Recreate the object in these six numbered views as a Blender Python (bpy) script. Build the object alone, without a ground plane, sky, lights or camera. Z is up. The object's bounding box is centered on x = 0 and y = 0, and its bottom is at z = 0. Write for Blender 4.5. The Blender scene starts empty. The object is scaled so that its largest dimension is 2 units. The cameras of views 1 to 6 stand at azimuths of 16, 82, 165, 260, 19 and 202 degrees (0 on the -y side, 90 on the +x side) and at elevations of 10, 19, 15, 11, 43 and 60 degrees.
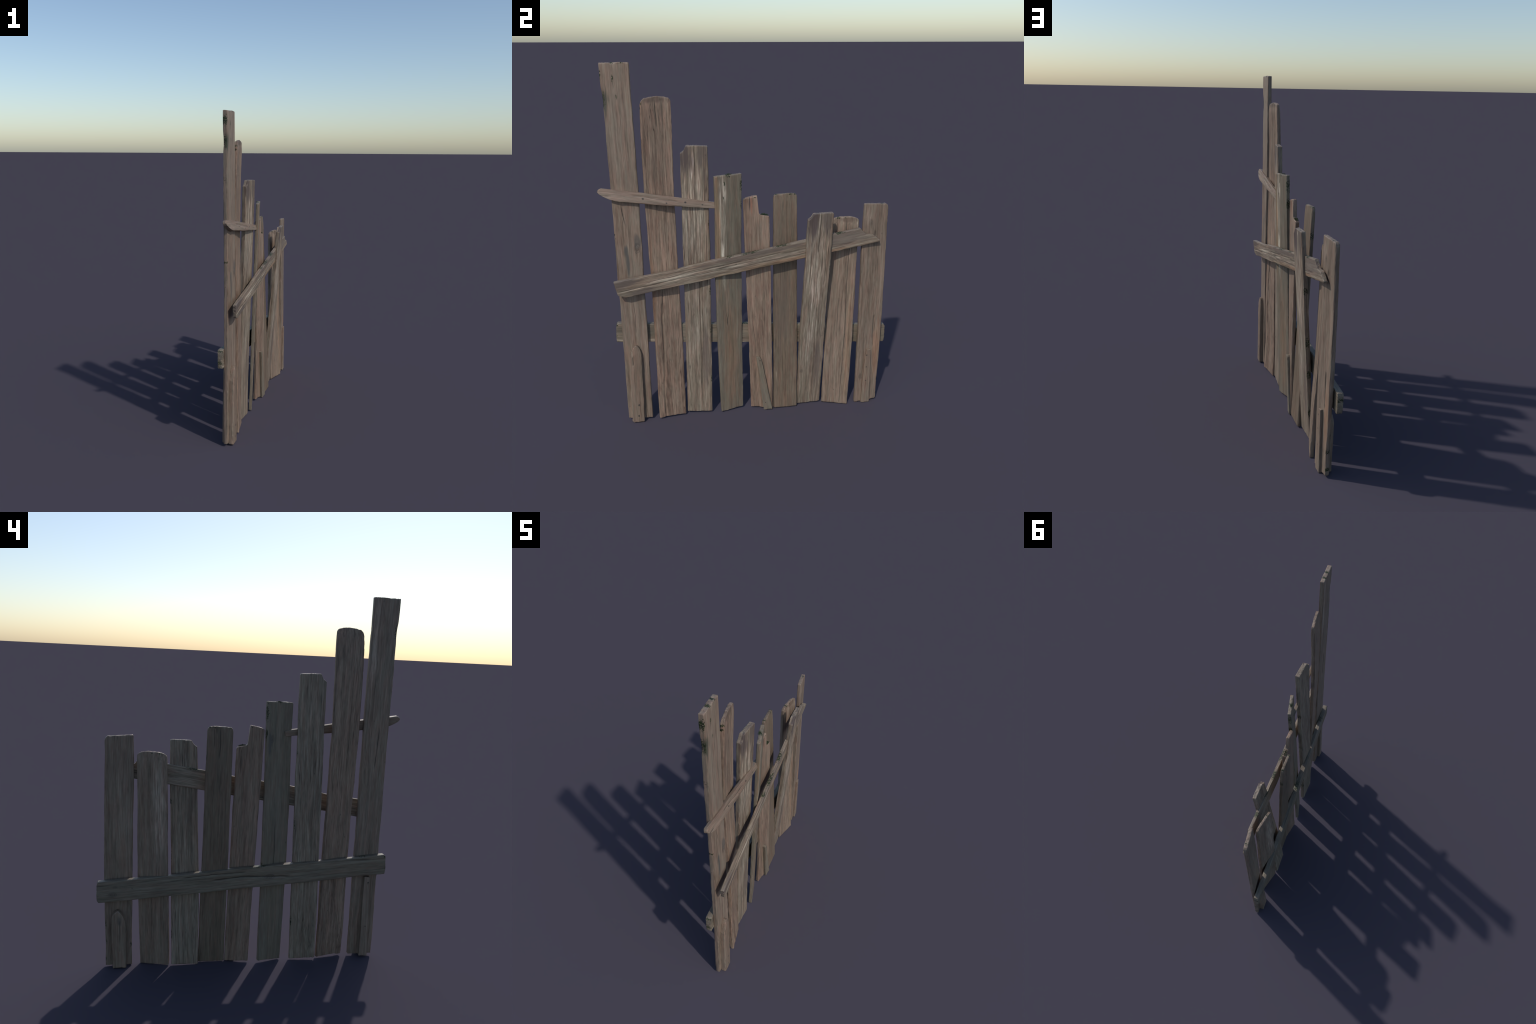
# A weathered plank gate: nine leaning boards, a diagonal brace, an upper slat,
# a rear cross rail and short stakes nailed to the feet of three boards.
import bpy, math
import numpy as np
from mathutils import Matrix, Vector

# ------------------------------------------------------------------ noise ---
def _hash(ix, iy, seed):
    h = (ix.astype(np.int64) * 374761393 + iy.astype(np.int64) * 668265263
         + np.int64(seed) * 1442695041) & 0xFFFFFFFF
    h = ((h ^ (h >> 13)) * 1274126177) & 0xFFFFFFFF
    h = ((h ^ (h >> 16)) * 2246822519) & 0xFFFFFFFF
    return ((h ^ (h >> 15)) & 0xFFFF) / 65535.0

def vnoise(x, y, seed):
    """smooth value noise, -1..1"""
    xi, yi = np.floor(x), np.floor(y)
    fx, fy = x - xi, y - yi
    fx, fy = fx * fx * (3 - 2 * fx), fy * fy * (3 - 2 * fy)
    a, b = _hash(xi, yi, seed), _hash(xi + 1, yi, seed)
    c, d = _hash(xi, yi + 1, seed), _hash(xi + 1, yi + 1, seed)
    return 2 * ((a + (b - a) * fx) * (1 - fy) + (c + (d - c) * fx) * fy) - 1

def smooth01(x):
    x = np.clip(x, 0, 1)
    return x * x * (3 - 2 * x)

# -------------------------------------------------------------- materials ---
class Graph:
    """small helper around a node tree"""
    def __init__(self, name):
        self.mat = bpy.data.materials.new(name)
        self.mat.use_nodes = True
        self.t = self.mat.node_tree
        self.t.nodes.clear()
    def node(self, kind, **kw):
        n = self.t.nodes.new(kind)
        for k, v in kw.items():
            setattr(n, k, v)
        return n
    def put(self, sock, val):
        if hasattr(val, "is_linked") or isinstance(val, bpy.types.NodeSocket):
            self.t.links.new(val, sock)
        else:
            sock.default_value = val
    def math(self, op, a, b=0.0, c=None, clamp=False):
        n = self.node("ShaderNodeMath", operation=op, use_clamp=clamp)
        self.put(n.inputs[0], a); self.put(n.inputs[1], b)
        if c is not None: self.put(n.inputs[2], c)
        return n.outputs[0]
    def scaled(self, vec, scale, loc=(0, 0, 0)):
        n = self.node("ShaderNodeMapping")
        self.put(n.inputs["Vector"], vec)
        n.inputs["Scale"].default_value = scale
        n.inputs["Location"].default_value = loc
        return n.outputs[0]
    def noise(self, vec, scale, loc=(0, 0, 0), detail=3.0, rough=0.55):
        n = self.node("ShaderNodeTexNoise")
        self.put(n.inputs["Vector"], self.scaled(vec, scale, loc))
        n.inputs["Scale"].default_value = 1.0
        n.inputs["Detail"].default_value = detail
        n.inputs["Roughness"].default_value = rough
        return n.outputs[0]
    def step(self, x, lo, hi):
        """smooth step from 0 at lo to 1 at hi (lo may exceed hi)"""
        n = self.node("ShaderNodeMapRange", interpolation_type="SMOOTHSTEP")
        self.put(n.inputs["Value"], x)
        if lo <= hi:
            a, b, c, d = lo, hi, 0.0, 1.0
        else:
            a, b, c, d = hi, lo, 1.0, 0.0
        for s, v in zip(("From Min", "From Max", "To Min", "To Max"), (a, b, c, d)):
            n.inputs[s].default_value = v
        return n.outputs[0]
    def mix(self, fac, a, b, blend="MIX"):
        n = self.node("ShaderNodeMix", data_type="RGBA", blend_type=blend)
        self.put(n.inputs[0], fac)
        for s, v in ((n.inputs[6], a), (n.inputs[7], b)):
            self.put(s, v if not isinstance(v, tuple) else (*v, 1.0)[:4])
        return n.outputs[2]
    def ramp(self, x, stops):
        n = self.node("ShaderNodeValToRGB")
        self.put(n.inputs[0], x)
        e = n.color_ramp.elements
        while len(e) < len(stops): e.new(0.5)
        for el, (p, c) in zip(e, stops):
            el.position = p; el.color = (*c, 1.0)
        return n.outputs[0]

MOSS_DARK, MOSS_LIGHT = (0.007, 0.014, 0.005), (0.024, 0.042, 0.010)

def wood_material(name, W, L, T, seed, dark, mid, light, grey=0.3, groove=0.5,
                  pale=0.2, contrast=1.0, features=(), moss=(), moss_top=0.0):
    """Weathered board. Local frame: x across, y depth (front negative), z along the grain."""
    g = Graph(name)
    co = g.node("ShaderNodeTexCoord").outputs["Object"]
    off = (seed * 7.31 % 50, seed * 3.77 % 50, seed * 5.13 % 50)
    sep = g.node("ShaderNodeSeparateXYZ"); g.put(sep.inputs[0], co)
    X, Y, Z = sep.outputs
    # bend the grain sideways a little, and swirl it round knots
    wob = g.math("SUBTRACT", g.noise(co, (7, 7, 2.0), off, 2.0), 0.5)
    xw = g.math("MULTIPLY_ADD", wob, 0.022, X)
    for f in features:
        if f["kind"] == "knot":
            cx, cz = (f["u"] - .5) * W, f["v"] * L
            dx = g.math("SUBTRACT", X, cx)
            d = g.math("POWER", g.math("ADD", g.math("POWER", g.math("DIVIDE", dx, f["r"] * 1.4), 2.0),
                       g.math("POWER", g.math("DIVIDE", g.math("SUBTRACT", Z, cz), f["r"] * 4.5), 2.0)), 0.5)
            pull = g.math("MULTIPLY", g.step(d, 1.6, 0.0), -f["r"] * 0.9)
            xw = g.math("MULTIPLY_ADD", g.math("SIGN", dx), pull, xw)
    cmb = g.node("ShaderNodeCombineXYZ")
    g.put(cmb.inputs[0], xw); g.put(cmb.inputs[1], Y); g.put(cmb.inputs[2], Z)
    v = cmb.outputs[0]
    fine = g.noise(v, (330, 330, 15.0), off, 3.0, 0.6)
    fibre = g.noise(v, (125, 125, 4.0), off, 4.0, 0.6)
    band = g.noise(v, (34, 34, 1.6), off, 3.0, 0.55)
    blot = g.noise(v, (60, 60, 16.0), off, 3.0, 0.6)
    broad = g.noise(v, (9, 9, 2.2), off, 3.0, 0.5)
    speck = g.noise(co, (190, 190, 90), off, 2.0, 0.6)
    s = g.math("MULTIPLY", fine, 0.30)
    s = g.math("MULTIPLY_ADD", fibre, 0.34, s)
    s = g.math("MULTIPLY_ADD", band, 0.26, s)
    s = g.math("MULTIPLY_ADD", blot, 0.13, s)
    s = g.math("SUBTRACT", s, 0.015)
    w = 0.125 / contrast
    col = g.ramp(s, [(0.5 - w, dark), (0.5, mid), (0.5 + w, light)])
    # patches that have weathered to grey, others still brown
    lum = tuple([0.36 * mid[0] + 0.44 * mid[1] + 0.2 * mid[2]] * 3)
    gcol = g.mix(0.75, col, tuple(c * k for c, k in zip(lum, (1.12, 1.02, 0.88))), "MIX")
    gcol = g.mix(0.55, gcol, col)
    col = g.mix(g.math("MULTIPLY", g.step(broad, 0.42, 0.62), grey, clamp=True), col, gcol)
    rust = g.noise(v, (22, 22, 1.8), (off[1], off[2], off[0]), 3.0)
    col = g.mix(g.math("MULTIPLY", g.step(rust, 0.54, 0.72), 0.30), col, (1.10, 0.92, 0.84), "MULTIPLY")
    # faint drift between a pinkish and a greenish cast, fibre by fibre
    hue = g.noise(v, (75, 75, 9), (off[2], off[1], off[0]), 3.0, .6)
    col = g.mix(1.0, col, g.ramp(hue, [(0.36, (1.06, 0.975, 0.97)), (0.5, (1, 1, 1)), (0.64, (0.95, 1.01, 1.0))]), "MULTIPLY")
    # bleached streaks
    pmask = g.math("MULTIPLY", g.step(g.noise(v, (120, 120, 7.0), (off[2], off[0], off[1]), 4.0, .65), 0.48, 0.64),
                   g.step(g.noise(v, (10, 10, 2.0), (off[1], off[0], off[2]), 2.0), 0.42, 0.66))
    palecol = (0.33, 0.295, 0.235)
    col = g.mix(g.math("MULTIPLY", pmask, pale, clamp=True), col, palecol)
    # long dark grooves between growth rings
    gr = g.noise(v, (60, 60, 0.7), (off[0] + 9, off[1], off[2]), 2.0, 0.5)
    line = g.step(g.math("ABSOLUTE", g.math("SUBTRACT", gr, 0.5)), 0.016, 0.0)
    line = g.math("MULTIPLY", line, g.step(g.noise(v, (25, 25, 3.5), off, 2.0), 0.42, 0.62))
    col = g.mix(g.math("MULTIPLY", line, groove, clamp=True), col, tuple(c * 0.45 for c in dark))
    hair = g.noise(v, (150, 150, 1.6), (off[0], off[1] + 5, off[2]), 2.0, 0.5)
    hair = g.step(g.math("ABSOLUTE", g.math("SUBTRACT", hair, 0.5)), 0.020, 0.0)
    hair = g.math("MULTIPLY", hair, g.step(g.noise(v, (45, 45, 7), (off[1], off[2], off[0]), 2.0), 0.45, 0.62))
    col = g.mix(g.math("MULTIPLY", hair, 0.25 + 0.45 * groove, clamp=True), col, tuple(c * 0.5 for c in dark))
    edge_noise = g.math("SUBTRACT", g.noise(v, (80, 80, 9), off, 3.0), 0.5)
    height = g.math("MULTIPLY_ADD", fibre, 0.7, g.math("MULTIPLY", fine, 0.3))
    height = g.math("MULTIPLY_ADD", line, -0.35, height)

    def side_mask(m, side):
        if side == "front": return g.math("MULTIPLY", m, g.step(Y, T * .2, -T * .2))
        if side == "back": return g.math("MULTIPLY", m, g.step(Y, -T * .2, T * .2))
        return m
    for f in features:
        k = f["kind"]
        if k in ("stain", "pale", "tint"):
            dx = g.math("DIVIDE", g.math("SUBTRACT", X, (f["u"] - .5) * W), f["ru"])
            dz = g.math("DIVIDE", g.math("SUBTRACT", Z, f["v"] * L), f["rv"])
            d = g.math("POWER", g.math("ADD", g.math("POWER", g.math("ABSOLUTE", dx), 2.0),
                                       g.math("POWER", g.math("ABSOLUTE", dz), 2.0)), 0.5)
            d = g.math("MULTIPLY_ADD", edge_noise, 1.9, d)
            if k == "pale":
                grain = g.math("MULTIPLY_ADD", fine, 0.45, g.math("MULTIPLY", fibre, 0.55))
                grain = g.step(grain, 0.40, 0.58)
            m = side_mask(g.math("MULTIPLY", g.step(d, 1.2, 0.3 if k == "pale" else 0.45), min(.95, f.get("s", 0.6) * 1.2), clamp=True), f["side"])
            if k == "pale":       # bleached fibres lighten, the gaps between them stay brown
                m = g.math("MULTIPLY", m, g.math("MULTIPLY_ADD", grain, 0.75, 0.25))
                gain = sum(f["col"]) / sum(mid) * 0.80
                col = g.mix(m, col, (gain * .96, gain, gain * 1.05), "MULTIPLY")
            elif k == "tint":
                col = g.mix(m, col, f["col"], "MULTIPLY")
            else:
                col = g.mix(m, col, f["col"])
        elif k == "crack":
            n = g.node("ShaderNodeFloatCurve")
            c = n.mapping.curves[0]
            pts = sorted(f["pts"])
            while len(c.points) < len(pts): c.points.new(0.5, 0.5)
            for p, (pv, pu) in zip(c.points, pts):
                p.location = (pv, pu); p.handle_type = "VECTOR"
            n.mapping.update()
            g.put(n.inputs["Value"], g.math("DIVIDE", Z, L))
            cx = g.math("MULTIPLY", g.math("SUBTRACT", n.outputs[0], 0.5), W)
            cx = g.math("MULTIPLY_ADD", edge_noise, 0.006, cx)
            d = g.math("ABSOLUTE", g.math("SUBTRACT", X, cx))
            zr = g.math("DIVIDE", Z, L)
            m = g.math("MULTIPLY", g.step(zr, pts[0][0] - .004, pts[0][0] + .02),
                       g.step(zr, pts[-1][0] + .004, pts[-1][0] - .02))
            m = g.math("MULTIPLY", m, g.step(d, f["w"] * 0.75, f["w"] * 0.12))
            m = side_mask(g.math("MULTIPLY", m, f.get("s", 0.85)), f["side"])
            col = g.mix(m, col, f.get("col", (0.03, 0.026, 0.022)))
        elif k == "knot":
            dx = g.math("DIVIDE", g.math("SUBTRACT", X, (f["u"] - .5) * W), f["r"])
            dz = g.math("DIVIDE", g.math("SUBTRACT", Z, f["v"] * L), f["r"] * 1.7)
            d = g.math("POWER", g.math("ADD", g.math("POWER", g.math("ABSOLUTE", dx), 2.0),
                                       g.math("POWER", g.math("ABSOLUTE", dz), 2.0)), 0.5)
            d = g.math("MULTIPLY_ADD", edge_noise, 0.9, d)
            ring = g.math("MULTIPLY_ADD", g.math("SINE", g.math("MULTIPLY", d, 15.0)), 0.25, 0.45)
            m = side_mask(g.math("MULTIPLY", g.step(d, 1.5, 0.6), ring, clamp=True), f["side"])
            col = g.mix(m, col, f.get("col", (0.07, 0.058, 0.048)))
    # nail and beetle holes
    vor = g.node("ShaderNodeTexVoronoi")
    g.put(vor.inputs["Vector"], g.scaled(co, (26, 26, 11), off)); vor.inputs["Scale"].default_value = 1.0
    csep = g.node("ShaderNodeSeparateColor"); g.put(csep.inputs[0], vor.outputs["Color"])
    pit = g.math("MULTIPLY", g.step(vor.outputs["Distance"], 0.075, 0.03), 0.6)
    pit = g.math("MULTIPLY", pit, g.step(csep.outputs[0], 0.72, 0.76))
    col = g.mix(pit, col, (0.035, 0.03, 0.026))
    # moss clinging to arrises, ends and hollows
    if moss or moss_top:
        mn = g.noise(co, (210, 210, 130), off, 4.0, 0.7)
        msum = None
        for (mv, mu, mrv, mru, side) in moss:
            dx = g.math("DIVIDE", g.math("SUBTRACT", X, (mu - .5) * W), mru)
            dz = g.math("DIVIDE", g.math("SUBTRACT", Z, mv * L), mrv)
            d = g.math("POWER", g.math("ADD", g.math("POWER", g.math("ABSOLUTE", dx), 2.0),
                                       g.math("POWER", g.math("ABSOLUTE", dz), 2.0)), 0.5)
            m = side_mask(g.step(d, 1.1, 0.2), side)
            msum = m if msum is None else g.math("MAXIMUM", msum, m)
        m = g.step(g.math("MULTIPLY_ADD", msum, 0.22, g.math("SUBTRACT", mn, 0.5)), 0.17, 0.20)
        m = g.math("MULTIPLY", m, g.step(msum, 0.02, 0.15))
        mc = g.mix(g.step(speck, 0.4, 0.65), MOSS_DARK, MOSS_LIGHT)
        col = g.mix(m, col, mc)
    b = g.node("ShaderNodeBsdfPrincipled")
    g.put(b.inputs["Base Color"], col)
    b.inputs["Roughness"].default_value = 0.5
    b.inputs["Specular IOR Level"].default_value = 0.35
    bump = g.node("ShaderNodeBump")
    bump.inputs["Strength"].default_value = 0.45
    bump.inputs["Distance"].default_value = 0.002
    g.put(bump.inputs["Height"], height)
    g.put(b.inputs["Normal"], bump.outputs[0])
    o = g.node("ShaderNodeOutputMaterial")
    g.put(o.inputs[0], b.outputs[0])
    return g.mat

# --------------------------------------------------------------- geometry ---
def axis_samples(length, step, r):
    """positions from 0 to length, crowded within r of both ends"""
    e = np.array([0, .15, .35, .6, 1.0]) * r
    n = max(3, int(round((length - 2 * r) / step)))
    m = np.linspace(r, length - r, n + 1)
    return np.concatenate([e[:-1], m, (length - e[:-1])[::-1]])

def box_shell(As, Bs, Cs):
    """vertices of a box surface sampled at As x Bs x Cs, quads, shared edges"""
    na, nb, nc = len(As), len(Bs), len(Cs)
    ids = -np.ones((na, nb, nc), dtype=np.int64)
    surf = np.zeros((na, nb, nc), bool)
    surf[0], surf[-1] = True, True
    surf[:, 0], surf[:, -1] = True, True
    surf[:, :, 0], surf[:, :, -1] = True, True
    idx = np.argwhere(surf)
    ids[surf] = np.arange(len(idx))
    pts = np.stack([As[idx[:, 0]], Bs[idx[:, 1]], Cs[idx[:, 2]]], 1)
    faces = []
    def add(g, flip):
        q = np.stack([g[:-1, :-1], g[1:, :-1], g[1:, 1:], g[:-1, 1:]], -1).reshape(-1, 4)
        faces.append(q[:, ::-1] if flip else q)
    add(ids[0], True); add(ids[-1], False)
    add(ids[:, 0], False); add(ids[:, -1], True)
    add(ids[:, :, 0], True); add(ids[:, :, -1], False)
    return pts, np.concatenate(faces)

def lerp_table(tab, x, col=1):
    t = sorted(tab)
    return np.interp(x, [p[0] for p in t], [p[col] for p in t])

def board(name, parent, corners, T, material=None, seed=1, top=(), top_reach=0.1, bottom=(),
          bottom_reach=0.05, edges=(), r=0.005, step=0.0045, cup=0.0, rough=1.0, features=(),
          thin_top=0.0, depth_table=(), grow=0.0021, up=0.0014, **look):
    """corners: front TL, TR, BL, BR in world space (T = far end of the grain).
    top / bottom: (u, dz) end profiles; edges: (v, left offset, right offset) in metres."""
    r *= 0.72
    if name == "plank":      # heights on the boards were judged in a view from above: undo the foreshortening
        up_v = lambda t: t + 0.18 * t * (1 - t)
        edges = [(up_v(e[0]), e[1], e[2]) for e in edges]
        features = [dict(f, v=up_v(f["v"])) if "v" in f else dict(f, pts=[(up_v(a), b) for a, b in f["pts"]]) for f in features]
        look["moss"] = [(up_v(m[0]), *m[1:]) for m in look.get("moss", ())]
    TL, TR, BL, BR = [np.array(c, float) for c in corners]
    zdir = (TL + TR - BL - BR); L = np.linalg.norm(zdir) / 2; zdir /= np.linalg.norm(zdir)
    xdir = (TR + BR - TL - BL); xdir -= zdir * (xdir @ zdir); xdir /= np.linalg.norm(xdir)
    ydir = np.cross(zdir, xdir)                     # points to the back of the board
    W = (np.linalg.norm(TR - TL) + np.linalg.norm(BR - BL)) / 2
    # the measured corners sit on the worn arrises; the faces stand a little prouder
    TL, TR, BL, BR = (TL - ydir * grow - xdir * .0011 + zdir * up, TR - ydir * grow + xdir * .0011 + zdir * up,
                      BL - ydir * grow - xdir * .0011, BR - ydir * grow + xdir * .0011)
    T, W, L = T + 2 * grow, W + .0022, L + up
    origin = (BL + BR) / 2 + ydir * T / 2
    A = axis_samples(W, min(step, W / 14), r); B = axis_samples(T, T / 5, min(r, T * .4)); C = axis_samples(L, step * 1.5, r)
    p, faces = box_shell(A, B, C)
    h = np.array([W, T, L])
    inner = np.clip(p, r, h - r) if T > 2 * r else np.clip(p, np.minimum(r, h / 2), np.maximum(h - r, h / 2))
    d = p - inner
    nrm = d / np.maximum(np.linalg.norm(d, axis=1, keepdims=True), 1e-9)
    rr = np.minimum(r, T * .45)
    q = inner + nrm * rr
    u, v = q[:, 0] / W, q[:, 2] / L
    front = p[:, 1] < T * .5
    # bilinear placement on the measured front face
    F = ((1 - v) * (1 - u))[:, None] * BL + ((1 - v) * u)[:, None] * BR \
        + (v * (1 - u))[:, None] * TL + (v * u)[:, None] * TR
    # per-height face normal so that the twist carries through the thickness
    def nrm_of(a, b):
        n = np.cross(zdir, b - a); return n / np.linalg.norm(n)
    n0, n1 = nrm_of(BL, BR), nrm_of(TL, TR)
    nd = (1 - v)[:, None] * n0 + v[:, None] * n1
    nd /= np.linalg.norm(nd, axis=1, keepdims=True)
    depth = q[:, 1].copy()
    if thin_top:
        k = smooth01((v * L - (L - 0.05)) / 0.05) * thin_top
        depth = T / 2 + (depth - T / 2) * (1 - k)
    P = F + nd * depth[:, None]
    # ends that are broken, rounded or sawn askew
    if top:
        k = np.clip((q[:, 2] - (L - top_reach)) / top_reach, 0, 1)
        P += (k * lerp_table(top, u))[:, None] * zdir
    if bottom:
        k = np.clip((bottom_reach - q[:, 2]) / bottom_reach, 0, 1)
        P += (k * lerp_table(bottom, u))[:, None] * zdir
    if edges:
        P += ((1 - u) * lerp_table(edges, v, 1) + u * lerp_table(edges, v, 2))[:, None] * xdir
    if depth_table:                                  # extra bow of the board towards the front
        P -= lerp_table(depth_table, v)[:, None] * nd
    if cup:
        P -= (cup * (1 - (2 * u - 1) ** 2))[:, None] * nd
    # relief
    a, c = q[:, 0], q[:, 2]
    sd = np.where(front, 0, 57) + seed * 101
    along = np.abs(nrm[:, 2])
    bend = 0.010 * vnoise(a * 7, c * 2.0, seed)
    fib = 0.55 * vnoise((a + bend) * 170, c * 5, sd) + 0.45 * vnoise((a + bend) * 340, c * 9, sd + 3)
    ring = vnoise((a + bend) * 60, c * 1.6, sd + 5)
    flat = np.abs(nrm[:, 1])
    rel = flat * rough * (0.0005 * fib + 0.0004 * ring + 0.0008 * vnoise(a * 16, c * 4, sd + 9))
    rel -= flat * rough * 0.0011 * smooth01((0.10 - np.abs(vnoise((a + bend) * 42, c * 1.1, sd + 21))) / 0.10) \
        * smooth01(vnoise(a * 20, c * 3, sd + 23) * 1.6)
    eside = np.where(u < .5, 11, 31)
    side = np.abs(nrm[:, 0])
    rel += side * (0.0013 * vnoise(c * 7 + eside, c * 0 + seed, seed) + 0.0008 * vnoise(c * 23 + eside, c * 0 + 3.3, seed)
                   + 0.0006 * vnoise(q[:, 1] * 260, c * 14, seed + eside))
    rel += along * (0.0010 * vnoise(a * 90, q[:, 1] * 60, seed + 77) + 0.0013 * vnoise(a * 28, q[:, 1] * 20, seed + 79)
                    + 0.0012 * vnoise(a * 230, q[:, 1] * 200, seed + 80))
    # arrises crumble here and there
    rel -= 0.0032 * np.minimum(side, flat) * smooth01(vnoise(c * 17 + eside, q[:, 1] * 10, seed + 91) * 2 - .3)
    rel -= 0.0022 * np.minimum(side, flat) * smooth01(vnoise(c * 60 + eside, q[:, 1] * 10, seed + 95) * 2 - .6)
    rel -= 0.0020 * np.minimum(flat, along) * smooth01(vnoise(a * 70, c + q[:, 1] * 10, seed + 93) * 2 - .3)
    for f in features:
        on = (front if f["side"] == "front" else ~front if f["side"] == "back" else np.ones_like(front)) * flat
        if f["kind"] == "crack" and f.get("d", 0.002):
            pts = sorted(f["pts"])
            cu = np.interp(v, [t[0] for t in pts], [t[1] for t in pts]) * W + 0.002 * vnoise(c * 30, c * 0, seed + 41)
            fade = smooth01((v - pts[0][0] + .004) / .02) * smooth01((pts[-1][0] + .004 - v) / .02)
            rel -= on * fade * 1.5 * f.get("d", 0.002) * smooth01(1 - np.abs(a - cu) / (f["w"] * 0.9 + .002))
            if f.get("lip"):                         # one lip of the split stands proud
                rel += on * fade * f["lip"] * smooth01(1 - np.clip(cu - a, 0, None) / 0.03) * (a < cu)
        elif f["kind"] == "hollow":
            dd = np.sqrt(((u - f["u"]) * W / f["ru"]) ** 2 + ((v - f["v"]) * L / f["rv"]) ** 2)
            rel -= (flat * on + side * (np.abs(u - f["u"]) < .5)) * f["d"] * smooth01(1.2 - dd)
        elif f["kind"] == "knot":
            dd = np.sqrt(((u - f["u"]) * W / f["r"]) ** 2 + ((v - f["v"]) * L / (f["r"] * 1.7)) ** 2)
            rel += on * 0.0016 * np.sin(dd * 7) * np.exp(-dd * dd * .8)
    wn = nrm[:, 0:1] * xdir + nrm[:, 1:2] * nd + nrm[:, 2:3] * zdir
    P = P + wn * rel[:, None]
    P[:, 2] = np.maximum(P[:, 2], 0.0005)
    # into the local frame
    M = Matrix(((xdir[0], ydir[0], zdir[0], origin[0]), (xdir[1], ydir[1], zdir[1], origin[1]),
                (xdir[2], ydir[2], zdir[2], origin[2]), (0, 0, 0, 1)))
    loc = (P - origin) @ np.stack([xdir, ydir, zdir], 1)
    me = bpy.data.meshes.new(name)
    me.vertices.add(len(loc)); me.vertices.foreach_set("co", loc.ravel())
    me.loops.add(faces.size); me.loops.foreach_set("vertex_index", faces.ravel().astype(np.int32))
    me.polygons.add(len(faces))
    me.polygons.foreach_set("loop_start", np.arange(0, faces.size, 4, dtype=np.int32))
    me.polygons.foreach_set("use_smooth", np.ones(len(faces), bool))
    me.update(calc_edges=True); me.validate()
    ob = bpy.data.objects.new(name, me)
    bpy.context.scene.collection.objects.link(ob)
    ob.parent = parent
    ob.matrix_parent_inverse = Matrix.Identity(4)
    ob.matrix_world = M
    if material is None:
        material = wood_material(name + "_wood", W, L, T, seed, features=features, **look)
    me.materials.append(material)
    return ob

def crack(side, pts, w=0.003, d=0.002, **k): return dict(kind="crack", side=side, pts=pts, w=w, d=d, **k)
def stain(side, v, u, rv, ru, col=(0.10, 0.078, 0.068), s=0.6): return dict(kind="stain", side=side, v=v, u=u, rv=rv, ru=ru, col=col, s=s)
def pale(side, v, u, rv, ru, col=(0.38, 0.35, 0.29), s=0.7): return dict(kind="pale", side=side, v=v, u=u, rv=rv, ru=ru, col=col, s=s)
def tint(side, v, u, rv, ru, col, s=0.7): return dict(kind="tint", side=side, v=v, u=u, rv=rv, ru=ru, col=col, s=s)
def knot(side, v, u, r, **k): return dict(kind="knot", side=side, v=v, u=u, r=r, **k)
def hollow(side, v, u, rv, ru, d): return dict(kind="hollow", side=side, v=v, u=u, rv=rv, ru=ru, d=d)

def tone(d, k=(0.94, 0.915, 0.83)):
    return {n: tuple(a * b for a, b in zip(c, k)) for n, c in d.items()}
BROWN = dict(dark=(0.105, 0.078, 0.060), mid=(0.205, 0.160, 0.128), light=(0.300, 0.245, 0.198))
WARM = dict(dark=(0.100, 0.072, 0.056), mid=(0.200, 0.150, 0.118), light=(0.295, 0.230, 0.182))
SILVER = dict(dark=(0.105, 0.085, 0.068), mid=(0.215, 0.178, 0.142), light=(0.345, 0.300, 0.245))
DUSK = dict(dark=(0.090, 0.070, 0.056), mid=(0.170, 0.136, 0.110), light=(0.245, 0.202, 0.165))
ASH = dict(dark=(0.095, 0.083, 0.068), mid=(0.175, 0.155, 0.128), light=(0.255, 0.230, 0.192))
BROWN, WARM, SILVER, ASH = tone(BROWN, (.98, .925, .86)), tone(WARM, (1.06, .99, .92)), tone(SILVER, (.95, .895, .83)), tone(ASH, (.96, .89, .79))
DUSK = tone(DUSK, (.90, .84, .74))

# ------------------------------------------------------------------- gate ---
gate = bpy.data.objects.new("wooden_gate", None)
bpy.context.scene.collection.objects.link(gate)
gate["label"] = "weathered grey-brown plank gate, leaning boards stepping down"
gate["category"] = "fence"

GREYDARK = (0.085, 0.080, 0.072)
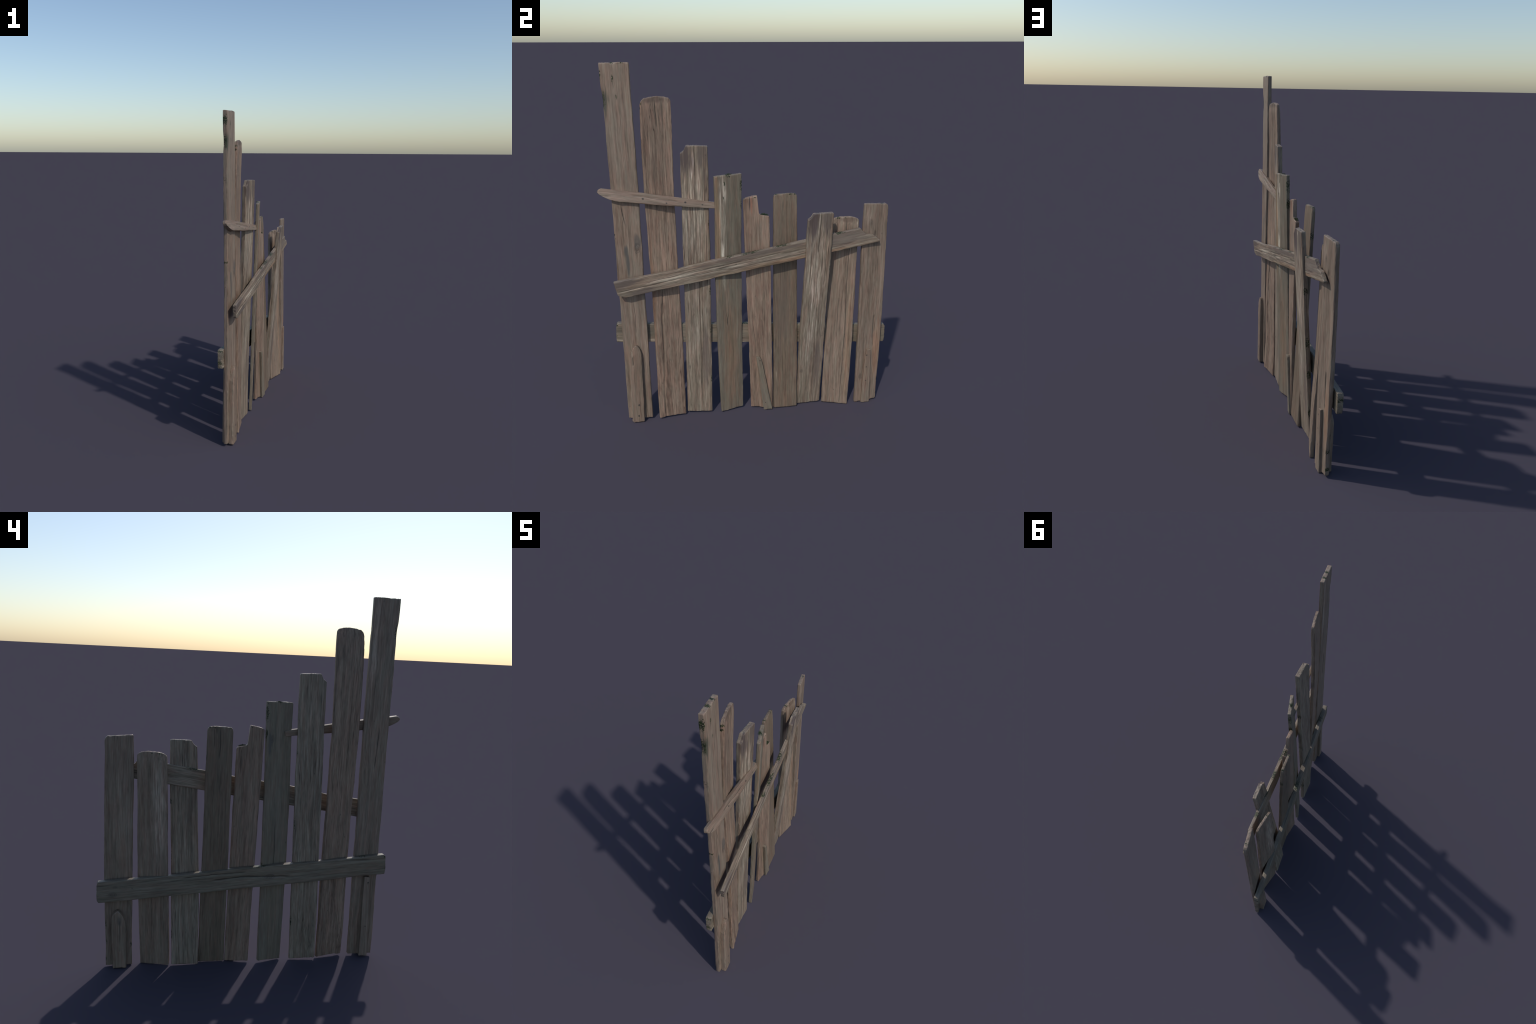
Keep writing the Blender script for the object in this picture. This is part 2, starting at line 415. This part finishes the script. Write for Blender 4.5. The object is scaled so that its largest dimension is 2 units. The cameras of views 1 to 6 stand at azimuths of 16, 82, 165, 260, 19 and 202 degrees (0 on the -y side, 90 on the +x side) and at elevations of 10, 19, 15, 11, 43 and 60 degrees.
# first (tallest) board
board("plank", gate, [(.0036, -.7338, 1.998), (.0042, -.5919, 1.998), (.0010, -.7385, .016), (.0072, -.6018, .013)], .0211,
      seed=11, up=0, depth_table=[(0, 0), (.2, .002), (.45, .003), (.7, 0), (1, 0)], edges=[(0, 0, 0), (.15, .004, 0), (.36, .0055, .002), (.5, .0065, .003), (.66, .008, .003),
                      (.80, .008, .002), (.86, .0065, .001), (.92, .004, 0), (1, 0, 0)],
      top=[(0, -.002), (.05, -.001), (.4, -.002), (.7, 0), (.97, 0), (1, -.003)], r=.0045, rough=.8,
      features=[hollow("both", .895, .03, .055, .018, .004),
                stain("front", .893, .10, .070, .019, (.070, .066, .050), .85),
                crack("front", [(.61, .36), (.58, .40), (.545, .47)], .005, .0025),
                stain("front", .475, .42, .040, .011, GREYDARK, .9),
                stain("front", .435, .46, .085, .010, GREYDARK, .9),
                knot("front", .482, .84, .017, col=(.05, .045, .04)), stain("front", .50, .86, .045, .020, GREYDARK, .6),
                crack("front", [(.335, .55), (.29, .58), (.24, .57)], .003, .0015, s=.6),
                crack("front", [(.965, .36), (.95, .40), (.92, .47)], .003, .0006, s=.5),
                crack("back", [(.62, .4), (.55, .45), (.5, .5)], .004, .002),
                pale("back", .84, .84, .30, .020, (.36, .36, .31), 1.0)],
      moss=[(.895, .03, .06, .022, "both"), (.965, .0, .05, .01, "both"), (1.0, .42, .012, .018, "both"), (1.0, .75, .012, .012, "both"),
            (.955, .42, .03, .007, "front"), (.905, .5, .02, .006, "front"), (.62, .0, .02, .008, "both"),
            (.575, .01, .03, .008, "both"), (.52, .02, .012, .014, "both"), (.47, 0, .03, .008, "both"), (.77, 0, .05, .009, "both")],
      grey=.55, pale=.15, groove=.3, **BROWN)
# second board, crowned top
board("plank", gate, [(.0096, -.5518, 1.8229), (-.0055, -.4028, 1.8232), (.0206, -.5576, .0110), (-.0059, -.4074, .0075)], .0185,
      seed=23, depth_table=[(0, -.002), (.12, -.011), (.27, -.004), (.45, -.008), (.7, -.015), (.88, -.011), (1, -.002)], edges=[(0, 0, 0), (.2, 0, .001), (.42, .003, -.003), (.55, -.003, -.005), (.75, -.006, -.003), (.88, -.004, 0), (1, 0, 0)],
      top=[(0, -.028), (.03, -.014), (.08, -.004), (.14, .003), (.3, .009), (.55, .013), (.75, .011), (.9, .006), (.96, -.001), (1, -.012)],
      bottom=[(0, 0), (.2, 0), (.235, .004), (.26, .004), (1, 0)], r=.0055, thin_top=.25, rough=1.2,
      features=[crack("front", [(.42, .40), (.30, .29), (.18, .28), (.128, .28), (.078, .23), (0, .23)], .005, .0045, lip=.002),
                crack("front", [(1, .47), (.96, .48), (.90, .52)], .006, .003),
                crack("front", [(1, .70), (.90, .71), (.78, .68), (.6, .70)], .004, .0025, s=.6),
                crack("front", [(.86, .45), (.80, .44), (.70, .45), (.6, .42), (.5, .42), (.43, .44)], .003, .002, s=.75),
                stain("front", .78, .33, .09, .012, (.085, .062, .05), .65),
                stain("front", .66, .26, .10, .010, (.085, .062, .05), .5), stain("front", 1.0, .5, .02, .07, (.09, .065, .052), .5),
                tint("front", .45, .05, .5, .012, (1.15, 1.0, .88), .6),
                crack("back", [(.9, .3), (.8, .35), (.6, .33)], .003, .0015, s=.6)],
      moss=[(.985, .02, .012, .008, "both"), (.97, .0, .012, .006, "both")], grey=.2, pale=.2, groove=.85, contrast=1.2, **WARM)
# notched silver board, used twice: third place and, leaning out, seventh
def notched(corners, T, top, **kw):
    return board("plank", gate, corners, T, top=top, top_reach=.12, seed=37, rough=1.6,
      features=[stain("front", .955, .22, .115, .033, (.085, .064, .058), .8), stain("front", .965, .78, .085, .030, (.098, .076, .066), .6),
                stain("front", .89, .85, .05, .012, (.105, .082, .07), .5),
                pale("front", .955, .46, .045, .005, (.44, .42, .37), .95), pale("front", .90, .40, .04, .006, (.42, .4, .35), .8),
                pale("front", .72, .45, .30, .060, (.36, .325, .265), .75), pale("front", .45, .42, .28, .045, (.30, .27, .22), .6),
                pale("front", .28, .36, .14, .03, (.30, .275, .23), .6), stain("front", .2, .8, .22, .022, (.115, .09, .077), .55),
                crack("front", [(1, .50), (.93, .51), (.86, .50), (.78, .49)], .0025, .002, s=.8),
                crack("front", [(.92, .80), (.82, .79), (.7, .82), (.6, .8)], .0025, .002, s=.6),
                crack("front", [(.85, .2), (.7, .22), (.55, .2)], .0025, .0015, s=.6),
                crack("front", [(.5, .6), (.35, .58), (.2, .63), (.08, .6)], .003, .002, s=.6),
                knot("front", .165, .12, .007)],
      moss=[(.7, 1.0, .03, .006, "both"), (.45, 1.0, .05, .005, "both"), (.3, 1.0, .04, .005, "both"), (.12, 1, .05, .005, "both")],
      grey=.25, pale=.4, groove=1.0, contrast=1.1, **{**SILVER, **kw})
notched([(.0105, -.3672, 1.5910), (.0268, -.231, 1.5895), (-.018, -.3965, .0150), (-.0111, -.2538, .0090)], .0235,
        [(0, -.036), (.06, -.032), (.12, -.024), (.16, -.010), (.2, .002), (.6, .002), (.97, 0), (1, -.006)],
        depth_table=[(0, -.001), (.15, -.006), (.4, -.005), (.65, -.003), (1, -.001)],
        edges=[(0, 0, 0), (.3, 0, .003), (.5, 0, .004), (.62, 0, .004), (.68, 0, 0), (1, 0, 0)])
# fourth board, twisted towards the right-hand side
board("plank", gate, [(.0456, -.2019, 1.4390), (.0135, -.058, 1.4400), (-.0015, -.1953, .0060), (-.0343, -.0663, .0070)], .0165,
      seed=41, grow=.0018, edges=[(0, 0, 0), (.1, -.004, 0), (.26, -.0065, -.003), (.42, -.008, -.004), (.56, -.008, -.004), (.7, -.0045, -.004), (.85, 0, -.002), (1, 0, 0)],
      top=[(0, -.004), (.3, -.001), (1, 0)], bottom=[(0, -.002), (.08, 0), (1, .006)], r=.004, rough=.7,
      features=[pale("front", .80, .24, .30, .021, (.40, .365, .285), .95), pale("front", .93, .3, .08, .024, (.34, .31, .25), .8), tint("front", .78, .78, .4, .05, (.82, .84, .84), .8),
                pale("front", .62, .25, .14, .012, (.40, .37, .29), .8), tint("front", .75, .06, .4, .016, (1.22, 1.02, .86), .8),
                crack("front", [(.965, .42), (.95, .40), (.92, .37)], .003, .001, s=.6),
                crack("front", [(.41, .42), (.38, .36), (.35, .35)], .005, .0025),
                tint("front", .22, .5, .4, .05, (1.12, .97, .9), .8),
                knot("back", .84, .78, .012), stain("back", .82, .85, .06, .014, GREYDARK, .6),
                crack("back", [(.5, .5), (.4, .48), (.3, .5)], .004, .002)],
      moss=[(1.0, .5, .02, .022, "both"), (.965, .35, .025, .007, "front"), (.9, .3, .012, .005, "front"), (.35, 1.0, .012, .012, "both"),
            (.95, 1.0, .07, .01, "both"), (.86, 1.0, .05, .008, "both"), (.48, 1, .04, .006, "both")],
      grey=.5, pale=.08, groove=.2, contrast=.8, **ASH)
# fifth board, broken step in the top
board("plank", gate, [(-.0049, -.0494, 1.3070), (-.0032, .0897, 1.3070), (-.023, -.016, .0105), (.0021, .1082, .0040)], .0185,
      seed=53, depth_table=[(0, 0), (.1, .004), (.3, .006), (.55, .004), (1, 0)], top=[(0, -.012), (.05, -.008), (.12, -.001), (.3, .004), (.5, .008), (.545, .006), (.585, -.086), (.62, -.094), (.68, -.098),
                    (.85, -.103), (.97, -.106), (1, -.112)], top_reach=.30, edges=[(0, 0, .002), (.4, 0, .002), (.8, 0, 0), (1, 0, 0)], r=.0055, rough=1.1, step=.0036,
      features=[tint("front", .97, .30, .07, .006, (1.2, .86, .8), .7), stain("front", .97, .24, .05, .004, (.07, .05, .045), .7),
                crack("front", [(.90, .60), (.85, .61), (.75, .62)], .0025, .0008, s=.4),
                crack("front", [(.82, .27), (.74, .26), (.66, .27)], .003, .002, s=.7),
                crack("front", [(.45, .2), (.38, .22), (.3, .3), (.24, .3)], .003, .002, s=.6),
                crack("front", [(.5, .65), (.4, .62), (.25, .66)], .003, .0015, s=.5)],
      moss=[(.93, .84, .012, .022, "both"), (1.0, .02, .012, .008, "both"), (1.0, .45, .006, .008, "both")],
      grey=.2, pale=.2, groove=.8, contrast=1.0, **WARM)
# sixth board
board("plank", gate, [(-.0476, .1203, 1.3070), (-.0467, .2503, 1.3080), (.0034, .1174, .0035), (.0028, .2548, .0040)], .0185,
      seed=67, edges=[(0, -.001, .002), (.4, -.001, .002), (.8, 0, .001), (1, 0, 0)], top=[(0, -.014), (.04, -.005), (.1, .001), (.5, .003), (.75, .004), (.92, .002), (.97, -.006), (1, -.018)], r=.0065,
      thin_top=.2, rough=.8,
      features=[stain("front", .45, .4, .3, .05, (.12, .095, .078), .35), pale("front", .3, .06, .08, .004, s=.6), pale("front", .15, .1, .04, .004, s=.5),
                crack("back", [(1, .5), (.92, .48), (.85, .5)], .005, .0025), crack("back", [(1, .72), (.9, .7)], .004, .002)],
      moss=[(1.0, .72, .008, .014, "both"), (1.0, .9, .008, .01, "both"), (1, .12, .006, .01, "both"), (.86, 1, .03, .006, "both")],
      grey=.3, pale=.06, groove=.5, contrast=.85, **DUSK)
# seventh: the notched board again, leaning over the brace
notched([(.0650, .2945, 1.2180), (.0636, .4308, 1.2200), (-.0212, .2607, .0040), (-.0251, .4014, .0080)], .0205,
        [(0, -.030), (.06, -.026), (.12, -.019), (.17, -.008), (.21, .002), (.97, .003), (1, -.002)],
        edges=[(0, 0, 0), (.12, -.002, 0), (.33, -.006, 0), (.5, -.004, 0), (.72, 0, .003), (.85, -.003, .002), (1, 0, 0)], step=.004)
# eighth board, crowned
board("plank", gate, [(-.0413, .4486, 1.1650), (-.0128, .5971, 1.1640), (-.0185, .4148, .0036), (.0218, .5616, .0012)], .0189,
      seed=71, depth_table=[(0, 0), (.25, 0), (.45, -.005), (.65, -.003), (1, 0)], top=[(0, -.016), (.04, -.008), (.12, 0), (.3, .006), (.6, .009), (.85, .003), (.95, -.004), (1, -.014)],
      edges=[(0, 0, .001), (.18, 0, .006), (.4, 0, .006), (.55, 0, .004), (.8, 0, 0), (1, 0, 0)],
      bottom=[(0, 0), (.7, 0), (.85, -.001), (1, -.003)], r=.0055, thin_top=.3,
      features=[crack("front", [(1, .55), (.93, .56), (.85, .62)], .005, .002, s=.6),
                crack("front", [(.84, .72), (.78, .69), (.6, .70), (.40, .74), (.2, .72), (0, .70)], .004, .003, s=.75, lip=.0008),
                crack("front", [(.55, .42), (.42, .44), (.33, .45)], .003, .0015, s=.6),
                pale("front", .955, .92, .03, .007, s=.8), pale("front", .8, .74, .05, .006, s=.5),
                tint("front", .3, .88, .5, .018, (1.14, 1.02, .9), .5), stain("front", .99, .6, .015, .05, (.11, .075, .055), .5),
                pale("back", .75, .25, .3, .04, (.34, .34, .30), .8)],
      moss=[(1.0, .25, .01, .02, "both"), (1, .5, .006, .01, "both")], grey=.25, pale=.12, groove=.5, **BROWN)
# ninth board
board("plank", gate, [(.0077, .6198, 1.2510), (-.0081, .7582, 1.2440), (.0076, .6163, .0015), (-.0052, .7483, .0030)], .0185,
      seed=83, depth_table=[(0, .002), (.3, .003), (.7, 0), (1, 0)], top=[(0, -.004), (.04, 0), (.5, -.001), (.9, 0), (.96, -.006), (1, -.018)],
      edges=[(0, 0, 0), (.12, 0, .003), (.27, 0, .006), (.43, 0, .009), (.6, 0, .0055), (.75, -.003, .004), (.88, -.003, .001), (1, 0, 0)],
      bottom=[(0, 0), (.2, 0), (.3, .002), (.75, .003), (1, .006)], r=.0055,
      features=[knot("front", .90, .30, .010), crack("front", [(.86, .5), (.84, .52), (.82, .53)], .006, .003, s=.6),
                crack("front", [(.42, .66), (.36, .67), (.30, .68), (.26, .70)], .004, .0035, s=.7), knot("front", .12, .22, .011),
                tint("front", .25, .85, .2, .025, (1.18, .98, .88), .8), pale("front", .93, .2, .06, .02, s=.4),
                crack("front", [(.3, .3), (.2, .32), (.12, .28)], .003, .0015, s=.4)],
      moss=[(1.0, .75, .008, .014, "both"), (.1, 1.0, .02, .008, "both"), (.17, 1, .03, .007, "back"), (.03, 1.0, .02, .006, "both"), (.08, .05, .02, .01, "back")],
      grey=.3, pale=.25, groove=.5, **BROWN)

# ---- crosspieces: the grain runs from the left end (y-) to the right end (y+)
# rails take corners as right-top, right-bottom, left-top, left-bottom
board("diagonal_brace", gate, [(.0360, .7080, 1.1370), (.0280, .7200, 1.0400), (.0615, -.7515, .8900), (.0540, -.7235, .7955)], .0165, seed=97,
      top=[(0, -.118), (.25, -.102), (.42, -.088), (.46, -.086), (.49, -.052), (.54, -.046), (.75, -.026), (.95, -.008), (1, -.014)], top_reach=.30,
      bottom=[(0, 0), (.72, -.004), (.82, -.002), (.88, .012), (1, .030)], bottom_reach=.10,
      edges=[(0, 0, 0), (.23, .006, 0), (.27, -.002, 0), (.35, -.003, 0), (.55, -.002, 0), (.75, -.005, 0), (1, -.005, 0)], r=.0035, rough=1.3,
      features=[stain("front", .03, .2, .10, .03, (.105, .083, .074), .6), stain("front", .09, .85, .08, .018, (.105, .083, .074), .6),
                stain("front", .5, .1, .35, .022, (.115, .09, .078), .55), stain("front", .85, .3, .2, .05, (.125, .10, .088), .5),
                pale("front", .2, .45, .16, .018, (.40, .375, .32), .75), pale("front", .5, .55, .22, .014, (.38, .35, .29), .7),
                pale("front", .06, .62, .06, .006, (.46, .44, .40), .8), tint("front", .6, .95, .5, .02, (1.2, 1.05, .9), .6),
                crack("front", [(0, .62), (.1, .6), (.25, .56), (.4, .6)], .0028, .002, s=.8),
                crack("front", [(.1, .42), (.25, .36), (.45, .38), (.62, .36)], .0028, .002, s=.75),
                crack("front", [(.4, .72), (.55, .68), (.72, .74)], .0028, .002, s=.6)],
      moss=[(.50, -.02, .09, .008, "both"), (.62, -.02, .07, .008, "both"), (.73, -.02, .06, .009, "both"), (.84, -.02, .05, .008, "both"), (.42, -.02, .04, .006, "both")],
      grey=.2, pale=.5, groove=.9, contrast=1.15, **SILVER)
board("upper_slat", gate, [(.0265, -.1640, 1.2900), (.0310, -.1690, 1.2620), (.0130, -.7985, 1.3925), (.0275, -.7945, 1.3310)], .0170, seed=103,
      bottom=[(0, .020), (.18, .004), (.38, 0), (.55, .008), (.78, .034), (1, .075)], bottom_reach=.14,
      edges=[(0, .001, -.006), (.1, 0, 0), (.35, -.003, .001), (.6, -.002, .002), (.8, 0, .001), (1, 0, 0)], r=.0040, rough=1.0,
      features=[crack("front", [(.27, .35), (.38, .33), (.52, .45), (.64, .42)], .0025, .002, s=.7), crack("front", [(0, .55), (.06, .6), (.1, .58)], .004, .002, s=.7),
                stain("front", .36, .55, .006, .005, (.04, .035, .03), .9), stain("front", .55, .75, .005, .004, (.05, .045, .04), .8),
                stain("front", .70, .45, .006, .005, (.035, .03, .027), .95), stain("front", .84, .55, .005, .004, (.05, .042, .037), .9),
                tint("front", .5, .5, .6, .06, (.90, .88, .88), .8)],
      grey=.3, pale=.15, groove=.4, contrast=.85, **BROWN)
board("cross_rail", gate, [(-.0370, .7935, .4900), (-.0360, .7935, .3800), (-.0185, -.7650, .6180), (-.0165, -.7720, .5070)], .0260, seed=113,
      edges=[(0, 0, 0), (.06, -.001, 0), (.12, .003, 0), (.4, 0, .003), (.5, 0, 0), (.7, .002, .002), (1, 0, 0)],
      top=[(0, -.006), (.08, 0), (.9, 0), (1, -.008)], bottom=[(0, .008), (.1, 0), (.9, 0), (1, .004)], r=.003, rough=1.4,
      features=[pale("front", .08, .88, .22, .013, (.34, .31, .24), 1.0), stain("front", .08, .3, .2, .05, (.11, .095, .078), .4), crack("back", [(.35, .62), (.45, .5), (.52, .42), (.62, .45)], .006, .003),
                knot("back", .42, .55, .016), knot("back", .95, .66, .012), knot("back", .94, .3, .007),
                crack("back", [(.5, .2), (.62, .16), (.72, .2)], .004, .002), crack("back", [(.05, .2), (.14, .1)], .005, .002)],
      moss=[(-.005, .7, .02, .022, "both"), (.09, -.02, .06, .008, "both"), (.3, -.02, .05, .007, "both"), (.45, -.02, .08, .008, "both"), (0, .1, .012, .012, "both"), (1, .3, .006, .02, "both")],
      grey=.4, pale=.2, groove=.6, contrast=1.0, **ASH)

# ---- short stakes nailed to the feet
board("foot_stake", gate, [(.0300, -.7020, .4750), (.0290, -.6360, .4750), (.0300, -.7160, .0030), (.0310, -.6500, .0050)], .0250, seed=127, grow=.0040,
      top=[(0, -.065), (.11, -.027), (.3, .004), (.54, .019), (.7, .014), (.83, .002), (.96, -.026), (1, -.053)], top_reach=.16, r=.007,
      bottom=[(0, .006), (.15, 0), (1, 0)], thin_top=.15,
      features=[stain("front", .24, .6, .008, .006, (.05, .045, .04), .9), stain("front", .09, .55, .007, .006, (.045, .04, .035), .9),
                crack("front", [(.9, .28), (.85, .27), (.78, .28)], .004, .002)], step=.0035,
      grey=.5, pale=.1, groove=.3, contrast=.8, **BROWN)
board("foot_splint", gate, [(.0075, .0125, .3600), (.0085, .0400, .3610), (.0030, .0580, .0015), (.0090, .1050, .0030)], .0150, seed=131, grow=.0075,
      edges=[(0, 0, 0), (.8, 0, 0), (.93, 0, -.001), (1, 0, -.004)], top=[(0, -.003), (.7, 0), (1, -.012)], r=.003, step=.003,
      features=[stain("front", .93, .6, .004, .004, (.045, .04, .035), .9), stain("front", .14, .3, .004, .004, (.045, .04, .035), .9)],
      grey=.8, pale=.05, groove=.2, contrast=.7, **ASH)
board("foot_splint", gate, [(.0130, .6670, .3580), (.0110, .6990, .3590), (.0140, .6555, .0005), (.0110, .7030, .0005)], .0150, seed=137, grow=.0080,
      top=[(0, -.05), (.2, -.004), (.3, 0), (1, 0)], top_reach=.09, r=.003, step=.003,
      features=[stain("front", .9, .3, .005, .005, (.045, .04, .035), .9), stain("front", .68, .35, .004, .004, (.05, .045, .04), .9), stain("front", .42, .4, .004, .004, (.05, .045, .04), .9)],
      grey=.7, pale=.05, groove=.25, contrast=.8, **BROWN)
board("foot_splint", gate, [(-.0120, -.6870, .4815), (-.0130, -.6570, .4840), (-.0140, -.7080, .0100), (-.0120, -.6640, .0115)], .0190, seed=139, grow=.0060,
      r=.003, step=.0035, features=[stain("back", .93, .3, .005, .005, (.03, .028, .025), .9), stain("back", .38, .4, .004, .004, (.04, .035, .03), .9)],
      grey=.7, pale=.05, groove=.25, contrast=.8, **BROWN)
board("foot_stake", gate, [(-.0160, .6530, .3080), (-.0200, .7225, .3080), (-.0160, .6445, .0020), (-.0200, .7130, .0020)], .0250, seed=149, grow=.0060,
      top=[(0, -.055), (.15, -.020), (.4, .012), (.55, .018), (.8, .002), (.92, -.01), (1, -.05)], top_reach=.13, r=.007, step=.0035,
      features=[crack("back", [(.85, .42), (.6, .42), (.3, .45)], .004, .002, s=.5), stain("back", .86, .45, .03, .012, GREYDARK, .5)],
      grey=.6, pale=.1, groove=.3, contrast=.8, **BROWN)

# ---- moss cushions: many tiny leaf blobs, one mesh per cushion
def moss_material():
    g = Graph("moss")
    co = g.node("ShaderNodeTexCoord").outputs["Object"]
    n = g.noise(co, (260, 260, 260), (0, 0, 0), 3.0)
    b = g.node("ShaderNodeBsdfPrincipled")
    g.put(b.inputs["Base Color"], g.ramp(n, [(.35, (.008, .018, .006)), (.55, (.02, .04, .01)), (.7, (.05, .075, .03))]))
    b.inputs["Roughness"].default_value = .9
    o = g.node("ShaderNodeOutputMaterial"); g.put(o.inputs[0], b.outputs[0])
    return g.mat

MOSS = moss_material()
OCTA = np.array([(1, 0, 0), (-1, 0, 0), (0, 1, 0), (0, -1, 0), (0, 0, 1), (0, 0, -1)], float)
OCTF = [(0, 2, 4), (2, 1, 4), (1, 3, 4), (3, 0, 4), (2, 0, 5), (1, 2, 5), (3, 1, 5), (0, 3, 5)]
def moss_cushion(a, b, depth, height, count, seed):
    """leaf blobs scattered along the segment a-b, heaped towards its middle"""
    rng = np.random.default_rng(seed)
    a, b = np.array(a), np.array(b)
    vs, fs = [], []
    for i in range(count):
        t = np.clip(rng.normal(.5, .24), 0, 1)
        c = a + (b - a) * t
        c = c + np.array([rng.uniform(-.5, .5) * depth, 0, rng.uniform(-.15, 1) * height * (1 - abs(2 * t - 1) * .8)])
        rot = np.linalg.qr(rng.normal(size=(3, 3)))[0]
        m = OCTA * np.array([1, .55, .35]) * rng.uniform(.0013, .0030)
        k = len(vs)
        vs += list(c + m @ rot.T); fs += [tuple(k + j for j in f) for f in OCTF]
    me = bpy.data.meshes.new("moss_cushion")
    me.from_pydata([tuple(v) for v in vs], [], fs); me.update()
    me.materials.append(MOSS)
    ob = bpy.data.objects.new("moss_cushion", me)
    bpy.context.scene.collection.objects.link(ob)
    ob.parent = gate
    ob["kind"] = "stuff"
    return ob
moss_cushion((-.012, .044, 1.212), (-.012, .086, 1.206), .020, .008, 200, 5)
moss_cushion((-.012, -.047, 1.296), (-.012, -.036, 1.302), .014, .003, 40, 6)
moss_cushion((-.007, -.690, 1.993), (-.007, -.655, 1.994), .018, .003, 90, 7)
moss_cushion((.015, -.142, 1.4405), (.012, -.108, 1.4415), .014, .003, 80, 8)
